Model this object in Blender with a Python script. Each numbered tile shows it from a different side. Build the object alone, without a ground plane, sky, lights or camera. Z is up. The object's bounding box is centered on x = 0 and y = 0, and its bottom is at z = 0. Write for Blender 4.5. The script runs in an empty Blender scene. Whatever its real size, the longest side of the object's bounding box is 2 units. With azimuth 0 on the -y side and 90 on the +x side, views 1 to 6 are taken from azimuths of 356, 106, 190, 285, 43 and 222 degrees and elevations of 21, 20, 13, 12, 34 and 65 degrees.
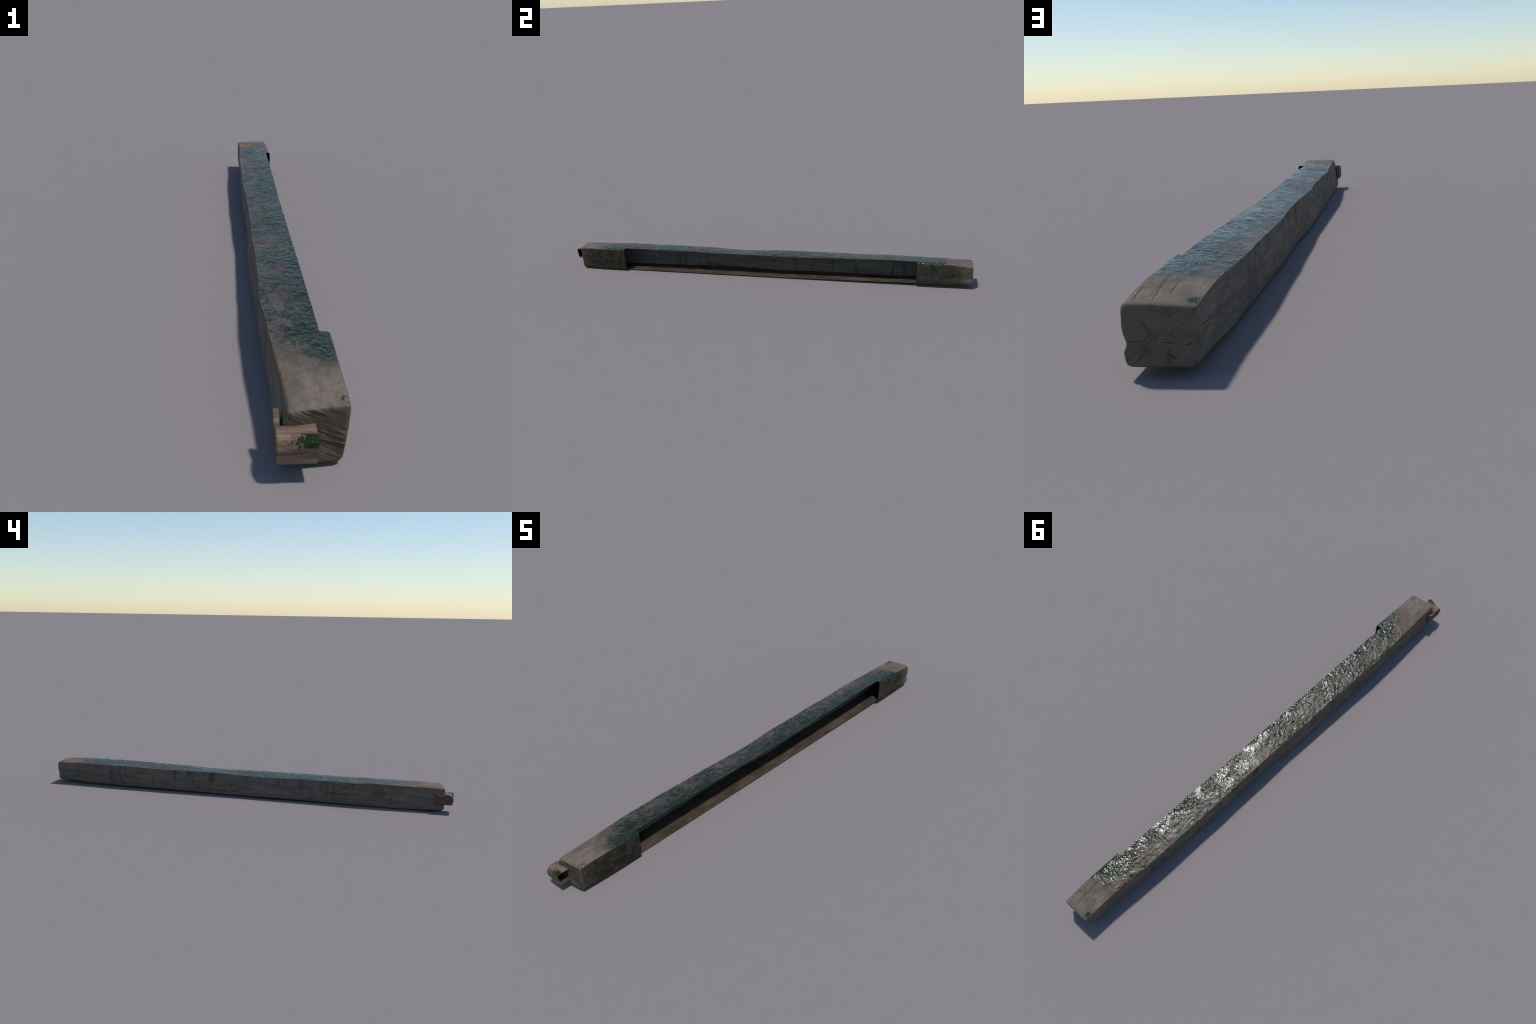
import bpy, bmesh, math
import numpy as np
from mathutils import noise as mnoise, Vector

# =====================================================================
#  A weathered timber threshold beam lying on the ground (long axis = y).
#  It is a hollow shell: closed end blocks, and between them a channel
#  (top plank, side wall, bottom plank) open towards +x.  A small wooden
#  hook block clasps the -y end.
# =====================================================================

# ---- edge lines of the beam: (y, x, z) control points --------------------
TOP_LEFT = [(-.96, -.0395, .1070), (-.93, -.0405, .1078), (-.90, -.0419, .1079), (-.85, -.0441, .1084), (-.80, -.0469, .1088),
    (-.75, -.0499, .1089), (-.70, -.0515, .1090), (-.65, -.0543, .1085), (-.60, -.0545, .1080),
    (-.565, -.0585, .1042), (-.535, -.0585, .1040), (-.50, -.0571, .1073), (-.45, -.0552, .1079), (-.40, -.0548, .1063), (-.30, -.0540, .1063),
    (-.25, -.0543, .1045), (-.20, -.0546, .1026), (-.15, -.0548, .1005), (-.10, -.0545, .0989),
    (-.05, -.0525, .1012), (0, -.0519, .1028), (.05, -.0534, .1056), (.10, -.0554, .1073),
    (.20, -.0557, .1070), (.25, -.0542, .1074), (.30, -.0570, .1062), (.35, -.0592, .1058),
    (.45, -.0576, .1051), (.50, -.0574, .1057), (.55, -.0570, .1071), (.60, -.0590, .1088),
    (.65, -.0590, .1075), (.70, -.0574, .1066), (.75, -.0561, .1065), (.80, -.0534, .1072),
    (.85, -.0519, .1074), (.90, -.0510, .1064), (.95, -.0523, .1047), (.99, -.0530, .1020)]
BOTTOM_LEFT = [(-.96, -.0570, .0085), (-.93, -.0568, .0060), (-.90, -.0564, .0046), (-.85, -.0543, .0023), (-.80, -.0519, .0005),
    (-.75, -.0514, .0003), (-.65, -.0537, .0003), (-.60, -.0561, .0003), (-.50, -.0589, .0024),
    (-.40, -.0592, .0030), (-.30, -.0611, .0047), (-.20, -.0618, .0061), (-.10, -.0634, .0053),
    (-.05, -.0625, .0045), (0, -.0595, .0032), (.05, -.0565, .0030), (.10, -.0540, .0027),
    (.15, -.0530, .0032), (.20, -.0570, .0048), (.30, -.0585, .0063), (.40, -.0574, .0064),
    (.50, -.0554, .0056), (.60, -.0537, .0053), (.70, -.0538, .0064), (.80, -.0526, .0085),
    (.85, -.0523, .0112), (.90, -.0522, .0126), (.99, -.0520, .0120)]
TOP_RIGHT = [(-.96, .0590, .1080), (-.94, .0590, .1110), (-.90, .0595, .1130), (-.80, .0610, .1140), (-.70, .0625, .1141), (-.60, .0600, .1138),
    (-.50, .058, .1142), (-.40, .058, .1133), (-.30, .058, .1133), (-.25, .058, .1119),
    (-.10, .058, .1117), (0, .058, .1115), (.05, .058, .1099), (.10, .058, .1090), (.15, .058, .1087),
    (.20, .058, .1091), (.25, .058, .1109), (.30, .058, .1131), (.35, .058, .1149), (.45, .058, .1166),
    (.55, .058, .1180), (.65, .057, .1193), (.70, .057, .1195), (.75, .0565, .1190), (.82, .0560, .1185), (.90, .0550, .1165), (.95, .0540, .1130),
    (.99, .0530, .1085)]
BOTTOM_RIGHT = [(-.96, .0505, .0020), (-.90, .0525, .0015), (-.70, .0550, .0025), (-.50, .054, .0025),
    (-.20, .054, .0025), (0, .054, .0030), (.30, .054, .0050), (.60, .054, .0095), (.75, .0535, .0130),
    (.90, .0530, .0135), (.99, .0530, .0150)]
GAP = (-.700, .750)          # the channel is open to +x between these y
CUT_X = .0405                # and cut along this plane
SKIN = .0015                 # thickness of the shell


def curve(points):
    """smooth (monotone-ish cubic) interpolation of control points"""
    p = np.array(points, float)
    y, v = p[:, 0], p[:, 1:]
    d = (v[1:] - v[:-1]) / (y[1:] - y[:-1])[:, None]
    m = np.zeros_like(v)
    m[1:-1] = (d[1:] + d[:-1]) / 2
    m[0], m[-1] = d[0], d[-1]

    def f(t):
        t = min(max(t, y[0]), y[-1])
        i = min(max(int(np.searchsorted(y, t) - 1), 0), len(y) - 2)
        h = y[i + 1] - y[i]
        s = (t - y[i]) / h
        return ((2*s**3 - 3*s**2 + 1) * v[i] + (s**3 - 2*s**2 + s) * h * m[i]
                + (-2*s**3 + 3*s**2) * v[i+1] + (s**3 - s**2) * h * m[i+1])
    return f


def eased(points):
    """take the reading jitter out of a control line"""
    p = np.array(points, float)
    q = p.copy()
    q[1:-1, 1:] = .25*p[:-2, 1:] + .5*p[1:-1, 1:] + .25*p[2:, 1:]
    return q


f_tl, f_bl, f_tr, f_br = curve(eased(TOP_LEFT)), curve(eased(BOTTOM_LEFT)), curve(TOP_RIGHT), curve(BOTTOM_RIGHT)
SIDE, ARC = 26, 6


def smooth(a, b, t):
    t = min(1., max(0., (t - a) / (b - a)))
    return t * t * (3 - 2 * t)


def section(y):
    """closed cross-section (x, z): rounded quadrilateral, bl -> br -> tr -> tl"""
    bl, br, tr, tl = f_bl(y), f_br(y), f_tr(y), f_tl(y) + np.array([-.0012 - .0008*smooth(.1, -.2, y), .0009 + .0007*smooth(.1, -.2, y)])
    tr = tr + np.array([0, .0010]) * smooth(-.74, -.66, y) * smooth(.72, .66, y)
    near = smooth(-.80, -.95, y)
    far = smooth(.80, .97, y)
    radius = [.004 + .006*near + .012*far, .006 + .007*near + .006*far, .0085 + .004*smooth(.70, .80, y), .0022 + .005*smooth(-.68, -.80, y)]
    corners = [bl, br, tr, tl]
    # sideways bow of every side at its middle
    box = max(smooth(-.66, -.72, y), smooth(.72, .78, y))
    bow = [-.0005, .0010, .0016, .0022]
    out = []
    n = 4
    arcs = []
    for i in range(n):
        c, a, b = corners[i], corners[i-1], corners[(i+1) % n]
        u = (a - c) / np.linalg.norm(a - c)
        w = (b - c) / np.linalg.norm(b - c)
        r = radius[i]
        p0, p1 = c + u*r, c + w*r
        pts = []
        for k in range(ARC + 1):
            t = k / ARC
            pts.append((1-t)**2*p0 + 2*t*(1-t)*(c*.92 + .04*(p0+p1)) + t*t*p1)
        arcs.append(pts)
    for i in range(n):
        out += arcs[i]
        p, q = arcs[i][-1], arcs[(i+1) % n][0]
        d = q - p
        nrm = np.array([d[1], -d[0]]) / np.linalg.norm(d)
        for k in range(1, SIDE):
            t = k / SIDE
            e = p + d*t + nrm * bow[i] * 4*t*(1-t)
            if i == 1:
                # outer face of the far block: waisted, with a toe at the bottom
                e = e + nrm * far * (-.0042*math.exp(-((t-.33)/.17)**2) + .0015*math.exp(-((t-.13)/.07)**2))
            out.append(e)
    return np.array(out)


def fbm(x, y, z, oct=3):
    s, a = 0., 1.
    for _ in range(oct):
        s += a * mnoise.noise(Vector((x, y, z)))
        x, y, z, a = x*2.03+7.1, y*2.03+3.3, z*2.03+1.7, a*.5
    return s


# ---- rows along y, denser at the ends --------------------------------------
Y0, Y1 = -.9530, .9965
rows = list(np.linspace(Y0 + .012, Y1 - .014, 560))
EDGE = 7
mesh_rows = []


def end_shift(x, z, sign):
    if sign < 0:      # -y face is slightly skewed
        return .15*x + .004*(.055 - z)/.055*0.3
    return .07*x + .0022*(2*smooth(.054, .070, z) - 1) * smooth(.03, -.03, x)


def ring(y, inset=0., sign=0):
    yy = min(max(y, -.957), .992)
    s = section(yy)
    c = np.array([.002, .056])
    h = np.array([.056, .054])
    s = c + (s - c) * (1 - inset / h)
    pts = []
    for (x, z) in s:
        w = smooth(-.86, -.95, y) if y < 0 else smooth(.93, .985, y)
        dy = end_shift(x, z, -1 if y < 0 else 1) * w
        pts.append([x, y + dy, z])
    return pts


rings = []
for k in range(EDGE):                       # rounded -y rim
    a = (1 - k / EDGE) * math.pi / 2
    r = .008
    rings.append(ring(Y0 + r*(1 - math.sin(a)), r*(1 - math.cos(a)), -1))
for y in rows:
    rings.append(ring(y))
for k in range(1, EDGE + 1):                # rounded +y rim
    a = (k / EDGE) * math.pi / 2
    r = .006
    rings.append(ring(Y1 - r*(1 - math.sin(a)), r*(1 - math.cos(a)), 1))
# end faces: concentric rings towards the middle
CAP = 16


def cap_rings(src, sign):
    out = []
    src = np.array(src)
    c = src.mean(0)
    for k in range(1, CAP):
        t = k / CAP
        p = src + (c - src) * t
        q = []
        for (x, y, z) in p:
            yb = (Y0 if sign < 0 else Y1) + end_shift(x, z, sign)
            q.append([x, yb, z])
        out.append(q)
    return out, [c[0], (Y0 if sign < 0 else Y1) + end_shift(c[0], c[2], sign), c[2]]


cap_a, ctr_a = cap_rings(rings[0], -1)
cap_b, ctr_b = cap_rings(rings[-1], 1)
rings = cap_a[::-1] + rings + cap_b
P = np.array(rings)                        # (rows, N, 3)
R, N = P.shape[:2]

# outward normals for relief
du = np.roll(P, -1, 1) - np.roll(P, 1, 1)
dv = np.gradient(P, axis=0)
nr = np.cross(du, dv)
nr /= np.maximum(np.linalg.norm(nr, axis=2, keepdims=True), 1e-9)
ctr = np.array([0, 0, .056])
flip = np.sign(((P - np.array([0, 0, .056])) * nr * np.array([1, 0, 1])).sum(2).mean())
nr *= flip if flip != 0 else 1
for i in range(R):
    for j in range(N):
        x, y, z = P[i, j]
        nx, ny, nz = nr[i, j]
        top = smooth(.6, .85, nz)
        wall = smooth(.5, .8, abs(nx))
        cap = smooth(.5, .8, abs(ny))
        wet = smooth(-.84, -.72, y) * smooth(.90, .84, y)
        d = 0.
        # adze-worn, lumpy wet top
        d += top * wet * (.0011*fbm(x*38, y*26, 3.1, 3) + .0006*fbm(x*110, y*80, 9.7, 2))
        d += top * (1-wet) * .0004*fbm(x*90, y*20, 5.5, 2)
        # long grain ridges and shallow checks on the walls
        d += wall * (.0007*fbm(x*10, y*9, z*34, 3) + .00025*fbm(x*20, y*14, z*190, 2))
        d += cap * .0004*fbm(x*60, y*5, z*60, 2)
        P[i, j] += nr[i, j] * d

# ---------------------------------------------------------------- the shell
bm = bmesh.new()
grid = [[bm.verts.new(P[i, j]) for j in range(N)] for i in range(R)]
for i in range(R - 1):
    for j in range(N):
        k = (j + 1) % N
        bm.faces.new((grid[i][j], grid[i][k], grid[i+1][k], grid[i+1][j]))
va, vb = bm.verts.new(ctr_a), bm.verts.new(ctr_b)
for j in range(N):
    k = (j + 1) % N
    bm.faces.new((grid[0][k], grid[0][j], va))
    bm.faces.new((grid[-1][j], grid[-1][k], vb))
bmesh.ops.recalc_face_normals(bm, faces=bm.faces)


def slice_at(co, no):
    bmesh.ops.bisect_plane(bm, geom=bm.verts[:] + bm.edges[:] + bm.faces[:], plane_co=co, plane_no=no, dist=1e-6)


slice_at((CUT_X, 0, 0), (1, 0, 0))
slice_at((0, GAP[0], .056), (0, 1, .021))
slice_at((0, GAP[1], .056), (0, 1, -.045))


def in_gap(c):
    return (c.y + .021*(c.z-.056) > GAP[0]) and (c.y - .045*(c.z-.056) < GAP[1])


dead = [f for f in bm.faces if f.calc_center_median().x > CUT_X and in_gap(f.calc_center_median())]
bmesh.ops.delete(bm, geom=dead, context='FACES')
shell = bpy.data.meshes.new('shell')
bm.to_mesh(shell)
bm.free()
shell_obj = bpy.data.objects.new('shell', shell)
bpy.context.scene.collection.objects.link(shell_obj)


def apply_solidify(ob, thick):
    m = ob.modifiers.new('skin', 'SOLIDIFY')
    m.thickness = thick
    m.offset = -1
    m.use_even_offset = False
    dg = bpy.context.evaluated_depsgraph_get()
    me = bpy.data.meshes.new_from_object(ob.evaluated_get(dg))
    return me


shell_full = apply_solidify(shell_obj, SKIN)
bpy.data.objects.remove(shell_obj)


# =====================================================================
#  materials
# =====================================================================
class Nodes:
    def __init__(self, name):
        self.mat = bpy.data.materials.new(name)
        self.mat.use_nodes = True
        self.t = self.mat.node_tree
        self.bsdf = self.t.nodes['Principled BSDF']
        co = self.t.nodes.new('ShaderNodeTexCoord')
        self.obj = co.outputs['Object']
        sep = self.t.nodes.new('ShaderNodeSeparateXYZ')
        self.link(self.obj, sep.inputs[0])
        self.x, self.y, self.z = sep.outputs
        g = self.t.nodes.new('ShaderNodeNewGeometry')
        sn = self.t.nodes.new('ShaderNodeSeparateXYZ')
        self.link(g.outputs['Normal'], sn.inputs[0])
        self.nx, self.ny, self.nz = sn.outputs

    def link(self, a, b):
        self.t.links.new(a, b)

    def put(self, sock, v):
        if hasattr(v, 'is_output'):
            self.link(v, sock)
        elif isinstance(v, (tuple, list)) and len(v) == 3 and sock.type == 'RGBA':
            sock.default_value = (*v, 1)
        else:
            sock.default_value = v

    def math(self, op, a, b=0., c=0., clamp=False):
        n = self.t.nodes.new('ShaderNodeMath')
        n.operation = op
        n.use_clamp = clamp
        for s, v in zip(n.inputs, (a, b, c)):
            self.put(s, v)
        return n.outputs[0]

    def add(self, *a):
        r = a[0]
        for b in a[1:]:
            r = self.math('ADD', r, b)
        return r

    def mul(self, *a):
        r = a[0]
        for b in a[1:]:
            r = self.math('MULTIPLY', r, b)
        return r

    def step(self, v, a, b):
        """smoothstep from a to b (a may be larger than b)"""
        n = self.t.nodes.new('ShaderNodeMapRange')
        n.interpolation_type = 'SMOOTHSTEP'
        inv = a > b
        self.put(n.inputs[0], v)
        n.inputs[1].default_value, n.inputs[2].default_value = (b, a) if inv else (a, b)
        n.inputs[3].default_value, n.inputs[4].default_value = (1, 0) if inv else (0, 1)
        return n.outputs[0]

    def bump_at(self, v, centre, width):
        d = self.math('ABSOLUTE', self.math('SUBTRACT', v, centre))
        return self.step(d, width, 0.)

    def noise(self, scale=(1, 1, 1), rot=(0, 0, 0), loc=(0, 0, 0), detail=4., rough=.55, distort=0., vec=None):
        m = self.t.nodes.new('ShaderNodeMapping')
        self.link(vec or self.obj, m.inputs['Vector'])
        m.inputs['Scale'].default_value = scale
        m.inputs['Rotation'].default_value = rot
        m.inputs['Location'].default_value = loc
        n = self.t.nodes.new('ShaderNodeTexNoise')
        self.link(m.outputs[0], n.inputs['Vector'])
        n.inputs['Scale'].default_value = 1.
        n.inputs['Detail'].default_value = detail
        n.inputs['Roughness'].default_value = rough
        n.inputs['Distortion'].default_value = distort
        return n.outputs[0]

    def lines(self, width, **k):
        """thin dark lines where a noise crosses its mean"""
        n = self.noise(**k)
        return self.step(self.math('ABSOLUTE', self.math('SUBTRACT', n, .5)), width, 0.)

    def turned(self, angle, along, across):
        c, sn = math.cos(angle), math.sin(angle)
        n = self.t.nodes.new('ShaderNodeCombineXYZ')
        self.link(self.mul(self.add(self.mul(self.x, c), self.mul(self.z, sn)), along), n.inputs[0])
        self.link(self.mul(self.add(self.mul(self.z, c), self.mul(self.x, -sn)), across), n.inputs[1])
        return n.outputs[0]

    def cracks(self, segs, u, v, width):
        """thin wobbly cracks between pairs of points in the plane (u, v)"""
        w = self.mul(self.math('SUBTRACT', self.noise((170, 170, 170), detail=3), .5), .0028)
        v = self.add(v, w)
        total = None
        for (a, b, c, d) in segs:
            L = math.hypot(c-a, d-b)
            ex, ey = (c-a)/L, (d-b)/L
            pu, pv = self.math('SUBTRACT', u, a), self.math('SUBTRACT', v, b)
            t = self.add(self.mul(pu, ex), self.mul(pv, ey))
            q = self.math('ABSOLUTE', self.math('SUBTRACT', self.mul(pv, ex), self.mul(pu, ey)))
            m = self.mul(self.step(q, width, width*.25), self.step(t, -.001, .002), self.step(t, L+.001, L-.002))
            total = m if total is None else self.math('MAXIMUM', total, m)
        return total

    def voronoi(self, scale, feature='F1', loc=(0, 0, 0), out=0):
        m = self.t.nodes.new('ShaderNodeMapping')
        self.link(self.obj, m.inputs['Vector'])
        m.inputs['Scale'].default_value = scale
        m.inputs['Location'].default_value = loc
        n = self.t.nodes.new('ShaderNodeTexVoronoi')
        n.feature = feature
        n.inputs['Scale'].default_value = 1.
        self.link(m.outputs[0], n.inputs['Vector'])
        return n.outputs[out]

    def mix(self, f, a, b):
        n = self.t.nodes.new('ShaderNodeMix')
        n.data_type = 'RGBA'
        self.put(n.inputs[0], f)
        self.put(n.inputs[6], a)
        self.put(n.inputs[7], b)
        return n.outputs[2]

    def lerp(self, f, a, b):
        n = self.t.nodes.new('ShaderNodeMix')
        self.put(n.inputs[0], f)
        self.put(n.inputs[2], a)
        self.put(n.inputs[3], b)
        return n.outputs[0]

    def bump(self, h, dist, strength=1., normal=None):
        n = self.t.nodes.new('ShaderNodeBump')
        n.inputs['Distance'].default_value = dist
        self.put(n.inputs['Strength'], strength)
        self.link(h, n.inputs['Height'])
        if normal is not None:
            self.link(normal, n.inputs['Normal'])
        return n.outputs[0]

    def finish(self, col, rough, normal=None, spec=.5):
        self.put(self.bsdf.inputs['Base Color'], col)
        self.put(self.bsdf.inputs['Roughness'], rough)
        self.put(self.bsdf.inputs['Specular IOR Level'], spec)
        if normal is not None:
            self.link(normal, self.bsdf.inputs['Normal'])
        return self.mat


def weathered_timber():
    """grey timber: dry ends, wet algae film on the treaded top, stains, end grain"""
    n = Nodes('weathered_timber')
    # --- where things are
    broad = n.noise((14, 9, 14), detail=3)
    top = n.step(n.add(n.nz, n.mul(n.math('SUBTRACT', broad, .5), .25)), .45, .75)
    wobble = n.mul(n.math('SUBTRACT', n.noise((26, 26, 26), detail=4, loc=(3, 1, 0)), .5), .10)
    yy = n.add(n.y, wobble, n.mul(n.x, .35))
    wet_y = n.mul(n.step(yy, -.86, -.74), n.step(n.add(n.y, n.mul(wobble, .5), n.mul(n.x, -.2)), .885, .855))
    wet = n.mul(top, wet_y)

    # --- bare wood: long grain
    grain = n.noise((70, 11, 70), detail=7, rough=.65)
    fine = n.noise((300, 40, 300), detail=4, loc=(5, 0, 2), rough=.65)
    patch = n.noise((16, 8, 16), detail=4, loc=(2, 7, 1))
    col = n.mix(n.step(grain, .30, .70), (.100, .086, .071), (.180, .152, .126))
    col = n.mix(n.mul(n.step(patch, .45, .75), .55), col, (.105, .102, .088))
    col = n.mix(n.mul(n.step(fine, .50, .72), .55), col, (.055, .047, .038))
    # pinkish and ochre breaks in the grey
    col = n.mix(n.mul(n.step(n.noise((30, 9, 42), loc=(8, 2, 5)), .60, .74), .45), col, (.165, .116, .083))
    rust = n.mul(n.step(n.noise((14, 4.5, 60), loc=(1, 8, 3), detail=5), .645, .72), .8)
    side_l = n.step(n.nx, -.5, -.8)
    col = n.mix(n.mul(rust, side_l), col, (.130, .062, .032))
    # water stains hanging down the long walls
    side = n.step(n.math('ABSOLUTE', n.nx), .5, .8)
    drip = n.noise((9, 30, 5), detail=6, loc=(0, 2, 0), rough=.68)
    drip = n.mul(n.step(drip, .50, .66), n.step(n.add(n.z, n.mul(n.noise((5, 30, 1), loc=(4, 4, 4)), .08)), .035, .13), side)
    drip = n.mul(drip, n.step(n.y, -.90, -.6), n.step(n.y, .95, .8))
    col = n.mix(n.mul(drip, .85), col, (.026, .028, .020))
    # checks along the grain
    left = n.step(n.nx, -.5, -.8)
    check = n.mul(n.cracks([(-.137, .073, -.268, .070), (-.480, .047, -.543, .045), (.075, .052, .020, .050), (.93, .068, .985, .072),
                            (.70, .060, .83, .052), (.45, .078, .56, .071), (.30, .058, .18, .060), (-.62, .060, -.70, .057),
                            (-.33, .036, -.41, .034), (.62, .034, .73, .030)], n.y, n.z, .0007), left)
    col = n.mix(n.mul(check, .8), col, (.022, .019, .015))
    seam = n.mul(n.cracks([(.565, .087, .475, .083), (.38, .040, .225, .034), (.16, .028, .02, .021), (-.70, .040, -.78, .038), (.985, .062, .93, .059)],
                          n.y, n.z, .0024), left)
    col = n.mix(n.mul(seam, n.step(n.noise((30, 30, 160), detail=4), .40, .60), .85), col, (.120, .055, .028))

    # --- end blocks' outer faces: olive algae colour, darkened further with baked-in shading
    right = n.step(n.nx, .45, .75)
    film = n.mul(right, n.step(n.add(n.y, n.mul(wobble, 1.2)), -1.10, -.88), n.step(n.add(n.y, n.mul(wobble, 1.2)), 1.06, .90))
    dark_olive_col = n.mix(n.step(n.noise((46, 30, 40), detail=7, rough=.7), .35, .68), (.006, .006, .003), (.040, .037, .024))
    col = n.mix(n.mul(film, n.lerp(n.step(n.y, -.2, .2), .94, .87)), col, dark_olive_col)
    streak = n.mul(right, n.step(n.y, .90, .96), n.step(n.noise((30, 10, 330), detail=3), .52, .66))
    col = n.mix(n.mul(streak, .6), col, (.03, .026, .018))

    # --- end grain
    end_a = n.step(n.ny, -.45, -.7)
    end_b = n.step(n.ny, .45, .7)
    # growth rings: broken streaks falling from upper left to lower right on the -y face
    st_a = n.noise(vec=n.turned(math.radians(-29), 14, 150), detail=3, rough=.5, distort=.35)
    st_f = n.noise(vec=n.turned(math.radians(-31), 30, 330), detail=3, loc=(3, 3, 0))
    ring_m = n.mul(n.step(st_a, .45, .60), n.lerp(n.step(n.noise((20, 5, 20), loc=(1, 2, 7), detail=3), .38, .56), .25, 1.))
    col_a = n.mix(n.mul(ring_m, .88), (.122, .101, .075), (.020, .017, .011))
    col_a = n.mix(n.mul(n.step(st_f, .52, .72), .45), col_a, (.050, .043, .031))
    col_a = n.mix(n.mul(n.step(n.noise((30, 30, 30), loc=(7, 0, 0)), .45, .70), .75), col_a, (.055, .047, .033))
    col = n.mix(end_a, col, col_a)
    st_b = n.noise(vec=n.turned(math.radians(-40), 16, 330), detail=4, loc=(6, 2, 0), distort=.3)
    col_b = n.mix(n.mul(n.step(st_b, .42, .68), .55), (.142, .120, .096), (.070, .059, .046))
    col_b = n.mix(n.mul(n.step(n.noise((34, 34, 34), loc=(2, 0, 3)), .48, .72), .6), col_b, (.060, .056, .043))
    crack_b = n.cracks([(.0445, .0530, .0241, .0540), (-.0007, .0519, -.0192, .0496), (-.0325, .0456, -.0453, .0503),
                        (.0324, .0270, .0050, .0490), (.0260, .0830, .0114, .0660), (.0070, .0560, .0010, .0600),
                        (-.020, .066, -.017, .062), (-.008, .037, -.020, .027)], n.x, n.z, .0006)
    col_b = n.mix(n.mul(crack_b, .8), col_b, (.025, .022, .020))
    col = n.mix(end_b, col, col_b)

    # --- dry top at both ends: paler, finely figured
    dry_n = n.noise((30, 17, 30), detail=8, rough=.68, distort=.5, loc=(6, 1, 2))
    dry = n.mix(n.step(dry_n, .33, .68), (.112, .093, .075), (.190, .154, .125))
    dry = n.mix(n.mul(n.step(n.noise((20, 20, 20), loc=(3, 3, 8), detail=5), .50, .70), .6), dry, (.108, .103, .086))
    dry = n.mix(n.mul(n.step(n.noise((60, 40, 60), loc=(1, 3, 8), detail=3), .60, .72), .4), dry, (.250, .178, .125))
    dry = n.mix(n.mul(n.step(n.noise((330, 120, 330), detail=4, rough=.7, loc=(4, 3, 1)), .50, .70), .45), dry, (.075, .064, .052))
    scr = n.math('MAXIMUM', n.lines(.006, scale=(26, 17, 10), rot=(0, 0, .6), detail=2, loc=(3, 1, 1)), n.lines(.005, scale=(15, 30, 10), rot=(0, 0, -.4), detail=2, loc=(7, 7, 1)))
    dry = n.mix(n.mul(scr, n.step(n.noise((40, 40, 40)), .48, .62), .45), dry, (.240, .200, .165))
    far = n.step(n.y, .83, .87)
    plank = n.mul(n.cracks([(.0098, .988, .0145, .93), (.0150, .94, .0200, .865), (.0380, .990, .0410, .935), (.0175, .945, .0235, .87),
                            (-.006, .955, -.002, .90)], n.x, n.y, .0011), n.step(n.nz, .6, .8))
    comb = n.mul(n.step(n.noise((230, 9, 20), detail=3, loc=(1, 4, 4)), .52, .66), far)
    dry = n.mix(n.mul(comb, .35), dry, (.085, .070, .056))
    dry = n.mix(n.mul(plank, .75), dry, (.060, .050, .041))
    col = n.mix(top, col, dry)

    # --- wet, trodden wood
    damp_n = n.noise((34, 24, 34), detail=6, rough=.62, loc=(4, 4, 4))
    damp = n.mix(n.step(damp_n, .34, .68), (.050, .042, .032), (.105, .084, .066))
    damp = n.mix(n.mul(n.step(n.noise((18, 13, 18), loc=(9, 2, 4)), .56, .70), .5), damp, (.070, .058, .024))
    col = n.mix(wet, col, damp)
    # --- algae: solid towards the +x edge, breaking up across the tread
    alg_n = n.noise((52, 36, 30), detail=8, rough=.72, distort=.6, loc=(2.2, 6.1, 0))
    alg_b = n.noise((13, 8.5, 10), detail=3, loc=(5.2, 1.1, 0))
    lean = n.mul(n.step(n.x, -.035, .052), .15)
    less = n.mul(n.step(n.y, -.45, -.80), -.040)
    alg_v = n.add(n.mul(alg_n, .85), n.mul(alg_b, .34), lean, less)
    edge_r = n.mul(n.step(n.nz, .985, .6), n.step(n.x, .0, .04), .22)
    alg_v = n.add(alg_v, edge_r)
    wet_edge = n.math('MAXIMUM', wet, n.mul(n.step(n.x, .03, .05), n.step(n.nz, .30, .55), wet_y))
    algae = n.mul(n.step(alg_v, .605, .668), wet_edge)
    rim = n.mul(n.step(alg_v, .545, .620), wet_edge)
    col = n.mix(n.mul(rim, .7), col, (.028, .029, .015))
    alg_col = n.mix(n.noise((60, 50, 60), loc=(1, 1, 1)), (.006, .011, .003), (.015, .024, .007))
    col = n.mix(algae, col, alg_col)
    # moss tufts in the corners
    rag = n.mul(n.math('SUBTRACT', n.noise((330, 170, 200), detail=3, rough=.65, loc=(3, 1, 0)), .5), 2.6)
    tuft_b = n.mul(n.step(n.add(n.mul(n.bump_at(n.x, -.0445, .015), n.bump_at(n.y, .975, .021)), rag), .42, .62), n.step(n.nz, .3, .6),
                   n.bump_at(n.x, -.0445, .020), n.step(n.y, .945, .958), 4.)
    tuft_a = n.mul(n.step(n.noise((90, 90, 90), detail=3, loc=(3, 5, 0)), .48, .56),
                   n.bump_at(n.x, .052, .012), n.bump_at(n.y, -.928, .014), n.step(n.nz, .3, .6))
    tuft = n.step(n.add(tuft_b, tuft_a), .10, .40)
    col = n.mix(tuft, col, (.012, .028, .006))

    # --- bruised ochre arris along the upper -x edge
    arris = n.mul(n.step(n.nx, -.12, -.40), n.step(n.nz, .15, .40), n.step(n.ny, -.6, -.3))
    och = n.math('MAXIMUM', n.step(n.add(n.noise((12, 13, 12), detail=4, loc=(3, 9, 9)), n.mul(n.step(n.y, -.70, -.80), .10)), .50, .60), .12)
    col = n.mix(n.mul(arris, och), col, n.mix(n.step(n.noise((120, 60, 120), detail=5), .4, .6), (.230, .135, .070), (.150, .098, .066)))

    # --- gloss
    r_wet = n.lerp(n.noise((40, 30, 40), loc=(3, 2, 1)), .24, .50)
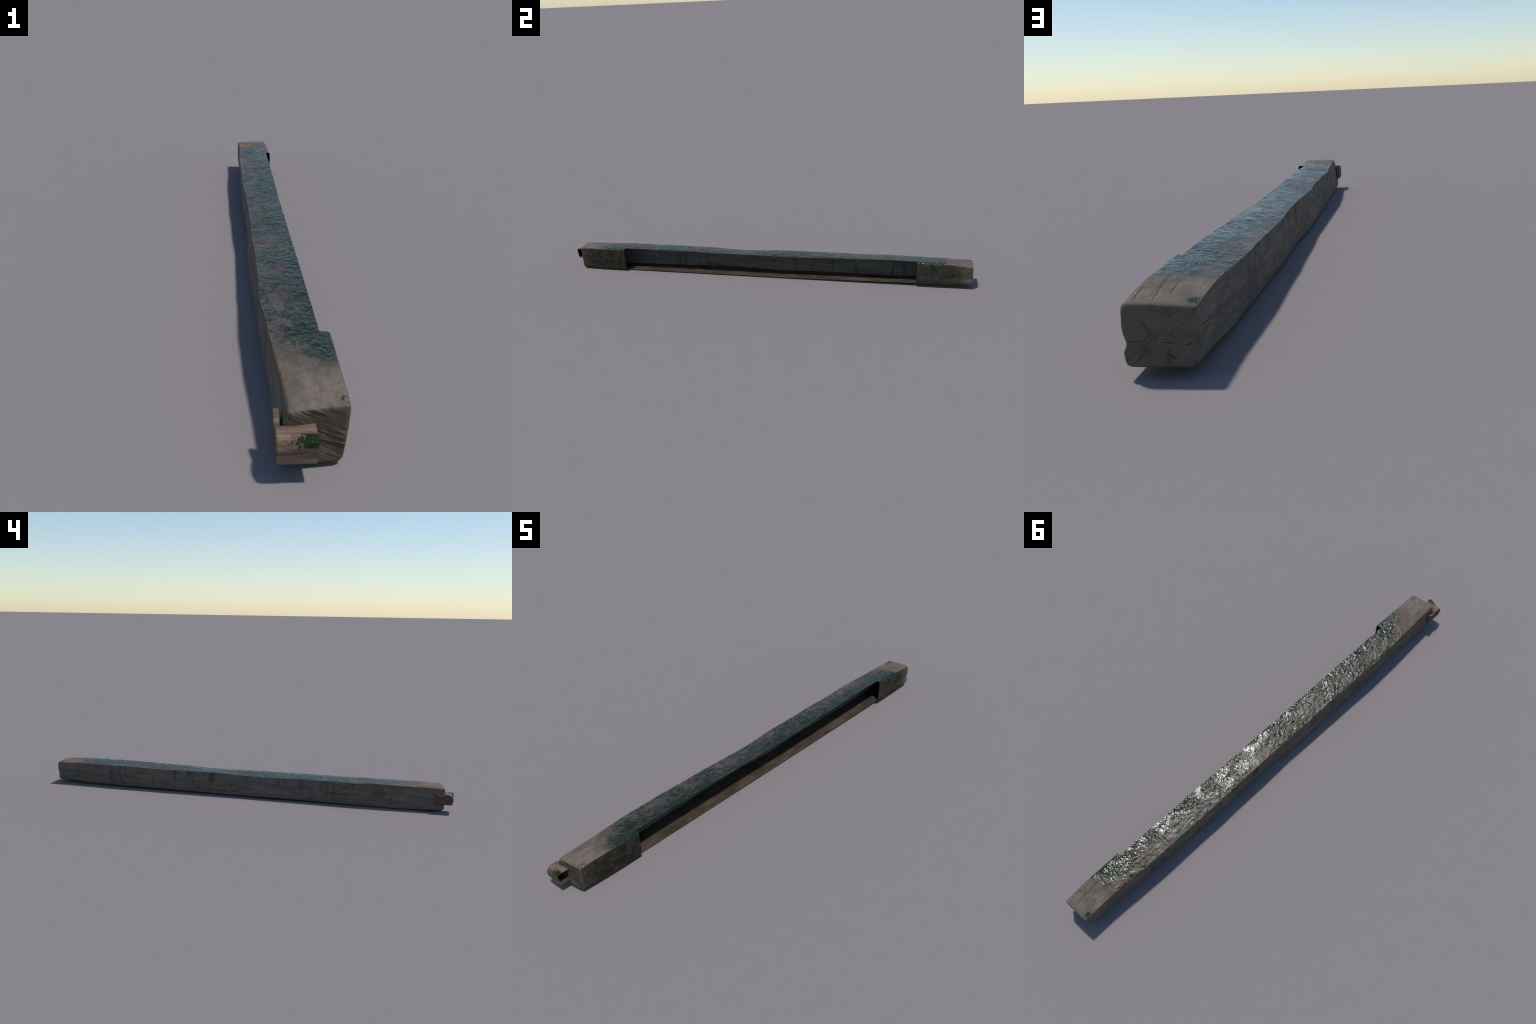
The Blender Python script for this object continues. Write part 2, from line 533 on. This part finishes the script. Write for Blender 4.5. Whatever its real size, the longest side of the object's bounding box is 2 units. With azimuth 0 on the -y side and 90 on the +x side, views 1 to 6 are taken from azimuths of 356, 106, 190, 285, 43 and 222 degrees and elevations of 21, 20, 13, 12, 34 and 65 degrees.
    r_alg = n.lerp(n.noise((40, 30, 40), loc=(3, 7, 1)), .13, .22)
    rough = n.lerp(wet_edge, n.lerp(tuft, .80, .4), r_wet)
    rough = n.lerp(algae, rough, r_alg)
    spec = n.lerp(algae, n.lerp(wet_edge, .15, .32), .48)
    # --- relief in the shading
    h_alg = n.noise((120, 120, 120), detail=2, rough=.5, distort=.4)
    calm = n.step(n.noise((30, 20, 20), loc=(8, 8, 1), detail=2), .40, .56)
    h_wet = n.noise((80, 66, 80), detail=3, rough=.5, loc=(4, 1, 1))
    nm = n.bump(n.add(n.mul(grain, .6), n.mul(fine, .5)), .0030, n.lerp(top, .55, .25))
    nm = n.bump(n.mul(n.add(check, n.mul(crack_b, end_b), n.mul(plank, top)), -1.), .0015, .8, nm)
    nm = n.bump(n.mul(n.add(n.mul(ring_m, end_a), n.mul(st_b, end_b, .6)), -1.), .0012, .7, nm)
    nm = n.bump(h_wet, .0036, n.mul(wet_edge, n.lerp(calm, .55, 1.)), nm)
    nm = n.bump(h_alg, .0040, n.mul(algae, n.lerp(calm, .28, 1.05)), nm)
    return n.finish(col, rough, nm, spec)


def hollow_timber():
    """inside of the shell: dull brown, grey stained wall"""
    n = Nodes('hollow_timber')
    grain = n.noise((60, 5, 60), detail=6, rough=.6, loc=(1, 2, 2))
    mott = n.noise((22, 14, 22), detail=5, loc=(2, 2, 5))
    floor = n.mix(n.step(n.add(n.mul(grain, .3), n.mul(mott, .7)), .40, .60), (.042, .031, .021), (.078, .057, .039))
    wall = n.mix(n.step(grain, .3, .7), (.082, .070, .057), (.135, .113, .092))
    drip = n.step(n.noise((9, 30, 5), detail=5, loc=(0, 2, 0), rough=.65), .52, .68)
    wall = n.mix(n.mul(drip, .7), wall, (.026, .027, .019))
    col = n.mix(n.step(n.math('ABSOLUTE', n.nx), .5, .8), floor, wall)
    nm = n.bump(grain, .002, .5)
    return n.finish(col, .85, nm, .2)


def hook_timber():
    n = Nodes('brown_hook_timber')
    # grain runs along x
    grain = n.noise((5, 75, 75), detail=6, rough=.6)
    fine = n.noise((14, 330, 330), detail=3, loc=(2, 2, 5))
    col = n.mix(n.step(grain, .30, .70), (.078, .053, .039), (.225, .158, .116))
    col = n.mix(n.mul(n.step(fine, .54, .72), .4), col, (.065, .046, .034))
    col = n.mix(n.mul(n.step(n.noise((20, 40, 60), loc=(3, 3, 3)), .58, .70), .5), col, (.300, .208, .125))
    # darker end grain of the capped side
    cap = n.step(n.nx, -.5, -.8)
    col = n.mix(cap, col, n.mix(n.noise((70, 70, 70), detail=4), (.075, .056, .046), (.125, .090, .074)))
    crack = n.mul(n.cracks([(-.050, .0700, -.030, .0692), (-.031, .0693, -.0076, .0640), (-.055, .0560, -.040, .0555), (-.034, .0620, -.031, .0580), (-.050, .0480, -.020, .0470)],
                           n.x, n.z, .0007), n.step(n.ny, -.25, -.5), n.step(n.nx, -.6, -.3))
    col = n.mix(n.mul(crack, .85), col, (.035, .026, .020))
    # moss on the shoulder
    m_n = n.noise((110, 60, 160), detail=4, rough=.6, loc=(2, 2, 1))
    moss = n.mul(n.step(n.add(m_n, n.mul(n.step(n.x, -.045, -.012), .22)), .60, .66),
                 n.bump_at(n.add(n.z, n.mul(n.x, -.06)), .0800, .0125), n.step(n.y, -.978, -.986), n.step(n.x, -.052, -.040))
    moss = n.math('MINIMUM', n.mul(moss, 3.), 1.)
    col = n.mix(moss, col, n.mix(m_n, (.006, .017, .003), (.016, .034, .006)))
    tint = n.mul(n.step(n.noise((50, 50, 50), loc=(5, 0, 0)), .5, .65), n.step(n.y, -.962, -.950), n.step(n.nz, .3, .6))
    col = n.mix(n.mul(tint, .6), col, (.062, .062, .034))
    nm = n.bump(n.add(n.mul(grain, .7), n.mul(fine, .5)), .003, .6)
    nm = n.bump(n.noise((220, 220, 220), detail=2), .0015, moss, nm)
    return n.finish(col, n.lerp(moss, .75, .25), nm, n.lerp(moss, .15, .25))


M_WOOD, M_IN, M_HOOK = weathered_timber(), hollow_timber(), hook_timber()

# =====================================================================
#  split the shell into its parts (borders coincide, normals kept)
# =====================================================================
me = shell_full
nv, nf = len(me.vertices), len(me.polygons)
me.polygons.foreach_set('use_smooth', np.ones(nf, bool))
me.update()
vn = np.empty(nv*3, np.float32)
me.vertices.foreach_get('normal', vn)
vn = vn.reshape(-1, 3)
co = np.empty(nv*3, np.float32)
me.vertices.foreach_get('co', co)
co = co.reshape(-1, 3)
# solidify keeps the outer skin first: faces 0..half outer, then inner, then rim
n_out = len(shell.polygons)
n_vout = len(shell.vertices)

parts = {}
for p in me.polygons:
    idx = tuple(p.vertices)
    c = co[list(idx)].mean(0)
    outer = p.index < n_out
    inner = n_out <= p.index < 2*n_out
    y = c[1] + .021*(c[2]-.056) if c[1] < 0 else c[1]
    if c[1] + .021*(c[2]-.056) < GAP[0] - (0 if (outer or inner) else -1e-5):
        key = 'end_block_a'
    elif c[1] - .045*(c[2]-.056) > GAP[1]:
        key = 'end_block_b'
    else:
        nz, nx = p.normal.z, p.normal.x
        if c[2] > .092 and (abs(nz) > .55 or c[0] > 0):
            key = 'top_plank'
        elif c[2] < .02 and (abs(nz) > .55 or c[0] > 0):
            key = 'bottom_plank'
        else:
            key = 'side_wall'
    parts.setdefault(key, []).append((idx, 0 if outer else (1 if inner else 2), p.normal.copy()))

root = bpy.data.objects.new('timber_beam', None)
bpy.context.scene.collection.objects.link(root)
root['label'] = 'weathered hollow timber beam, algae-wet top, small hook block'
root['category'] = 'wooden beam'


def make_part(name, faces):
    used = sorted({v for f, _, _ in faces for v in f})
    remap = {v: i for i, v in enumerate(used)}
    m = bpy.data.meshes.new(name)
    m.from_pydata([co[v].tolist() for v in used], [], [[remap[v] for v in f] for f, _, _ in faces])
    m.materials.append(M_WOOD)
    m.materials.append(M_IN)
    m.polygons.foreach_set('material_index', [1 if k else 0 for _, k, _ in faces])
    m.polygons.foreach_set('use_smooth', [k != 2 for _, k, _ in faces])
    m.update()
    norms = []
    for f, k, fn in faces:
        for v in f:
            norms.append(tuple(fn) if k == 2 else tuple(vn_part(v, k)))
    m.normals_split_custom_set(norms)
    ob = bpy.data.objects.new(name, m)
    bpy.context.scene.collection.objects.link(ob)
    ob.parent = root
    return ob


# skin normals from the un-thickened shell (free of the rim's influence)
shell.polygons.foreach_set('use_smooth', np.ones(n_out, bool))
sn = np.empty(n_vout*3, np.float32)
shell.vertices.foreach_get('normal', sn)
sn = sn.reshape(-1, 3)


def vn_part(v, k):
    return sn[v] if v < n_vout else -sn[v - n_vout]


for key, name in [('end_block_a', 'end_block'), ('end_block_b', 'end_block'), ('top_plank', 'top_plank'),
                  ('side_wall', 'side_wall'), ('bottom_plank', 'bottom_plank')]:
    make_part(name, parts[key])

# =====================================================================
#  hook block: profile (y, z) swept along x, wing reaching back on the -x side
# =====================================================================
PROFILE_LEFT = [(-.918, .086), (-.921, .0885), (-.930, .0862), (-.9366, .0815), (-.9430, .0775), (-.9486, .0776), (-.9559, .0815),
                (-.9692, .0844), (-.981, .0835), (-.9906, .0776), (-.9978, .0690), (-.9996, .0620), (-.9973, .0469),
                (-.9926, .0372), (-.9860, .0365), (-.9606, .0370), (-.9361, .0374), (-.9250, .0385), (-.9190, .0440)]
PROFILE_RIGHT = [(-.918, .086), (-.921, .0865), (-.930, .0862), (-.9366, .0850), (-.9430, .0845), (-.9486, .0845), (-.9570, .0846),
                 (-.9700, .0846), (-.9850, .0842), (-.9960, .0836), (-.9996, .0815), (-.9990, .0700), (-.9965, .0550),
                 (-.9940, .0405), (-.9856, .0368), (-.9606, .0375), (-.9361, .0374), (-.9250, .0385), (-.9190, .0440)]


def dense(profile, n=120):
    p = np.array(profile + profile[:1])
    # Catmull-Rom through the points
    out = []
    m = len(profile)
    per = 7
    for i in range(m):
        a, b, c, d = (np.array(profile[(i+k) % m]) for k in (-1, 0, 1, 2))
        for k in range(per):
            t = k / per
            out.append(.5*((2*b) + (c-a)*t + (2*a-5*b+4*c-d)*t*t + (3*b-a-3*c+d)*t**3))
    return np.array(out)


PL, PR = dense(PROFILE_LEFT), dense(PROFILE_RIGHT)
X_CAP, X_WING, X_OPEN, BACK = -.0635, -.0535, .0015, -.9520
stations = [(-.0635, .0030), (-.0632, .0016), (-.0625, .0007), (-.0615, 0.)] + \
           [(x, 0.) for x in np.linspace(-.060, X_WING, 6)] + [(x, 0.) for x in np.linspace(X_WING + .0003, X_OPEN, 46)]
hb = bmesh.new()
cols = []
mid = np.array([-.966, .060])
H = len(PL)
front = [j for j in range(H) if PL[j][0] < BACK]        # the part in front of the beam's end face
back_top, back_bot = front[0], front[-1]
for x, inset in stations:
    w = smooth(-.050, .0, x)
    prof = PL*(1-w) + PR*w
    prof = mid + (prof - mid) * (1 - inset / np.array([.05, .024]))
    ringv = []
    for j, (y, z) in enumerate(prof):
        if x > X_WING + .0002 and not (back_top <= j <= back_bot):
            ringv.append(None)
            continue
        g = .0006*fbm(x*12, y*110, z*110, 2)            # splintery grain
        ringv.append(hb.verts.new((x, y + g*.6, z + g*.5)))
    cols.append(ringv)
for i in range(len(cols)-1):
    for j in range(H):
        k = (j+1) % H
        q = (cols[i][j], cols[i+1][j], cols[i+1][k], cols[i][k])
        if None not in q:
            hb.faces.new(q)
# inner face of the wing
wi = max(i for i, st in enumerate(stations) if st[0] <= X_WING + .0002)
loop = [cols[wi][j % H] for j in range(back_bot, H + back_top + 1)]
inner = hb.faces.new(loop)
bmesh.ops.triangulate(hb, faces=[inner], ngon_method='EAR_CLIP')
hc = hb.verts.new((X_CAP, mid[0], mid[1]))
# cap: rings towards the middle line keep the faces small
prev = cols[0]
for t in (.25, .5, .75):
    cur = []
    for v in cols[0]:
        yc = min(max(v.co.y, -.985), -.932)
        tgt = Vector((X_CAP, yc, .060))
        q = v.co.lerp(tgt, t)
        q.x += .0004*fbm(5., q.y*60, q.z*60, 2)
        cur.append(hb.verts.new(q))
    for j in range(H):
        k = (j+1) % H
        hb.faces.new((prev[j], prev[k], cur[k], cur[j]))
    prev = cur
for j in range(H):
    k = (j+1) % H
    hb.faces.new((prev[j], prev[k], hc))
bmesh.ops.remove_doubles(hb, verts=hb.verts, dist=1e-6)
bmesh.ops.delete(hb, geom=[v for v in hb.verts if not v.link_faces], context='VERTS')
bmesh.ops.recalc_face_normals(hb, faces=hb.faces)
# outward: the capped side must face -x
capf = max((f for f in hb.faces if abs(f.normal.x) > .9 and f.calc_center_median().x < -.062), key=lambda f: f.calc_area())
if capf.normal.x > 0:
    bmesh.ops.reverse_faces(hb, faces=hb.faces)
hm = bpy.data.meshes.new('hook_block')
hb.to_mesh(hm)
hb.free()
tmp = bpy.data.objects.new('tmp', hm)
bpy.context.scene.collection.objects.link(tmp)
hm2 = apply_solidify(tmp, .0018)
bpy.data.objects.remove(tmp)
nho = len(hm.polygons)
hm2.name = 'hook_block'
hm2.materials.clear()
hm2.materials.append(M_HOOK)
hm2.materials.append(M_IN)
hm2.polygons.foreach_set('material_index', [0 if i < nho else 1 for i in range(len(hm2.polygons))])
hm2.polygons.foreach_set('use_smooth', np.ones(len(hm2.polygons), bool))
hook = bpy.data.objects.new('hook_block', hm2)
bpy.context.scene.collection.objects.link(hook)
hm2.set_sharp_from_angle(angle=math.radians(50))
hook.parent = root
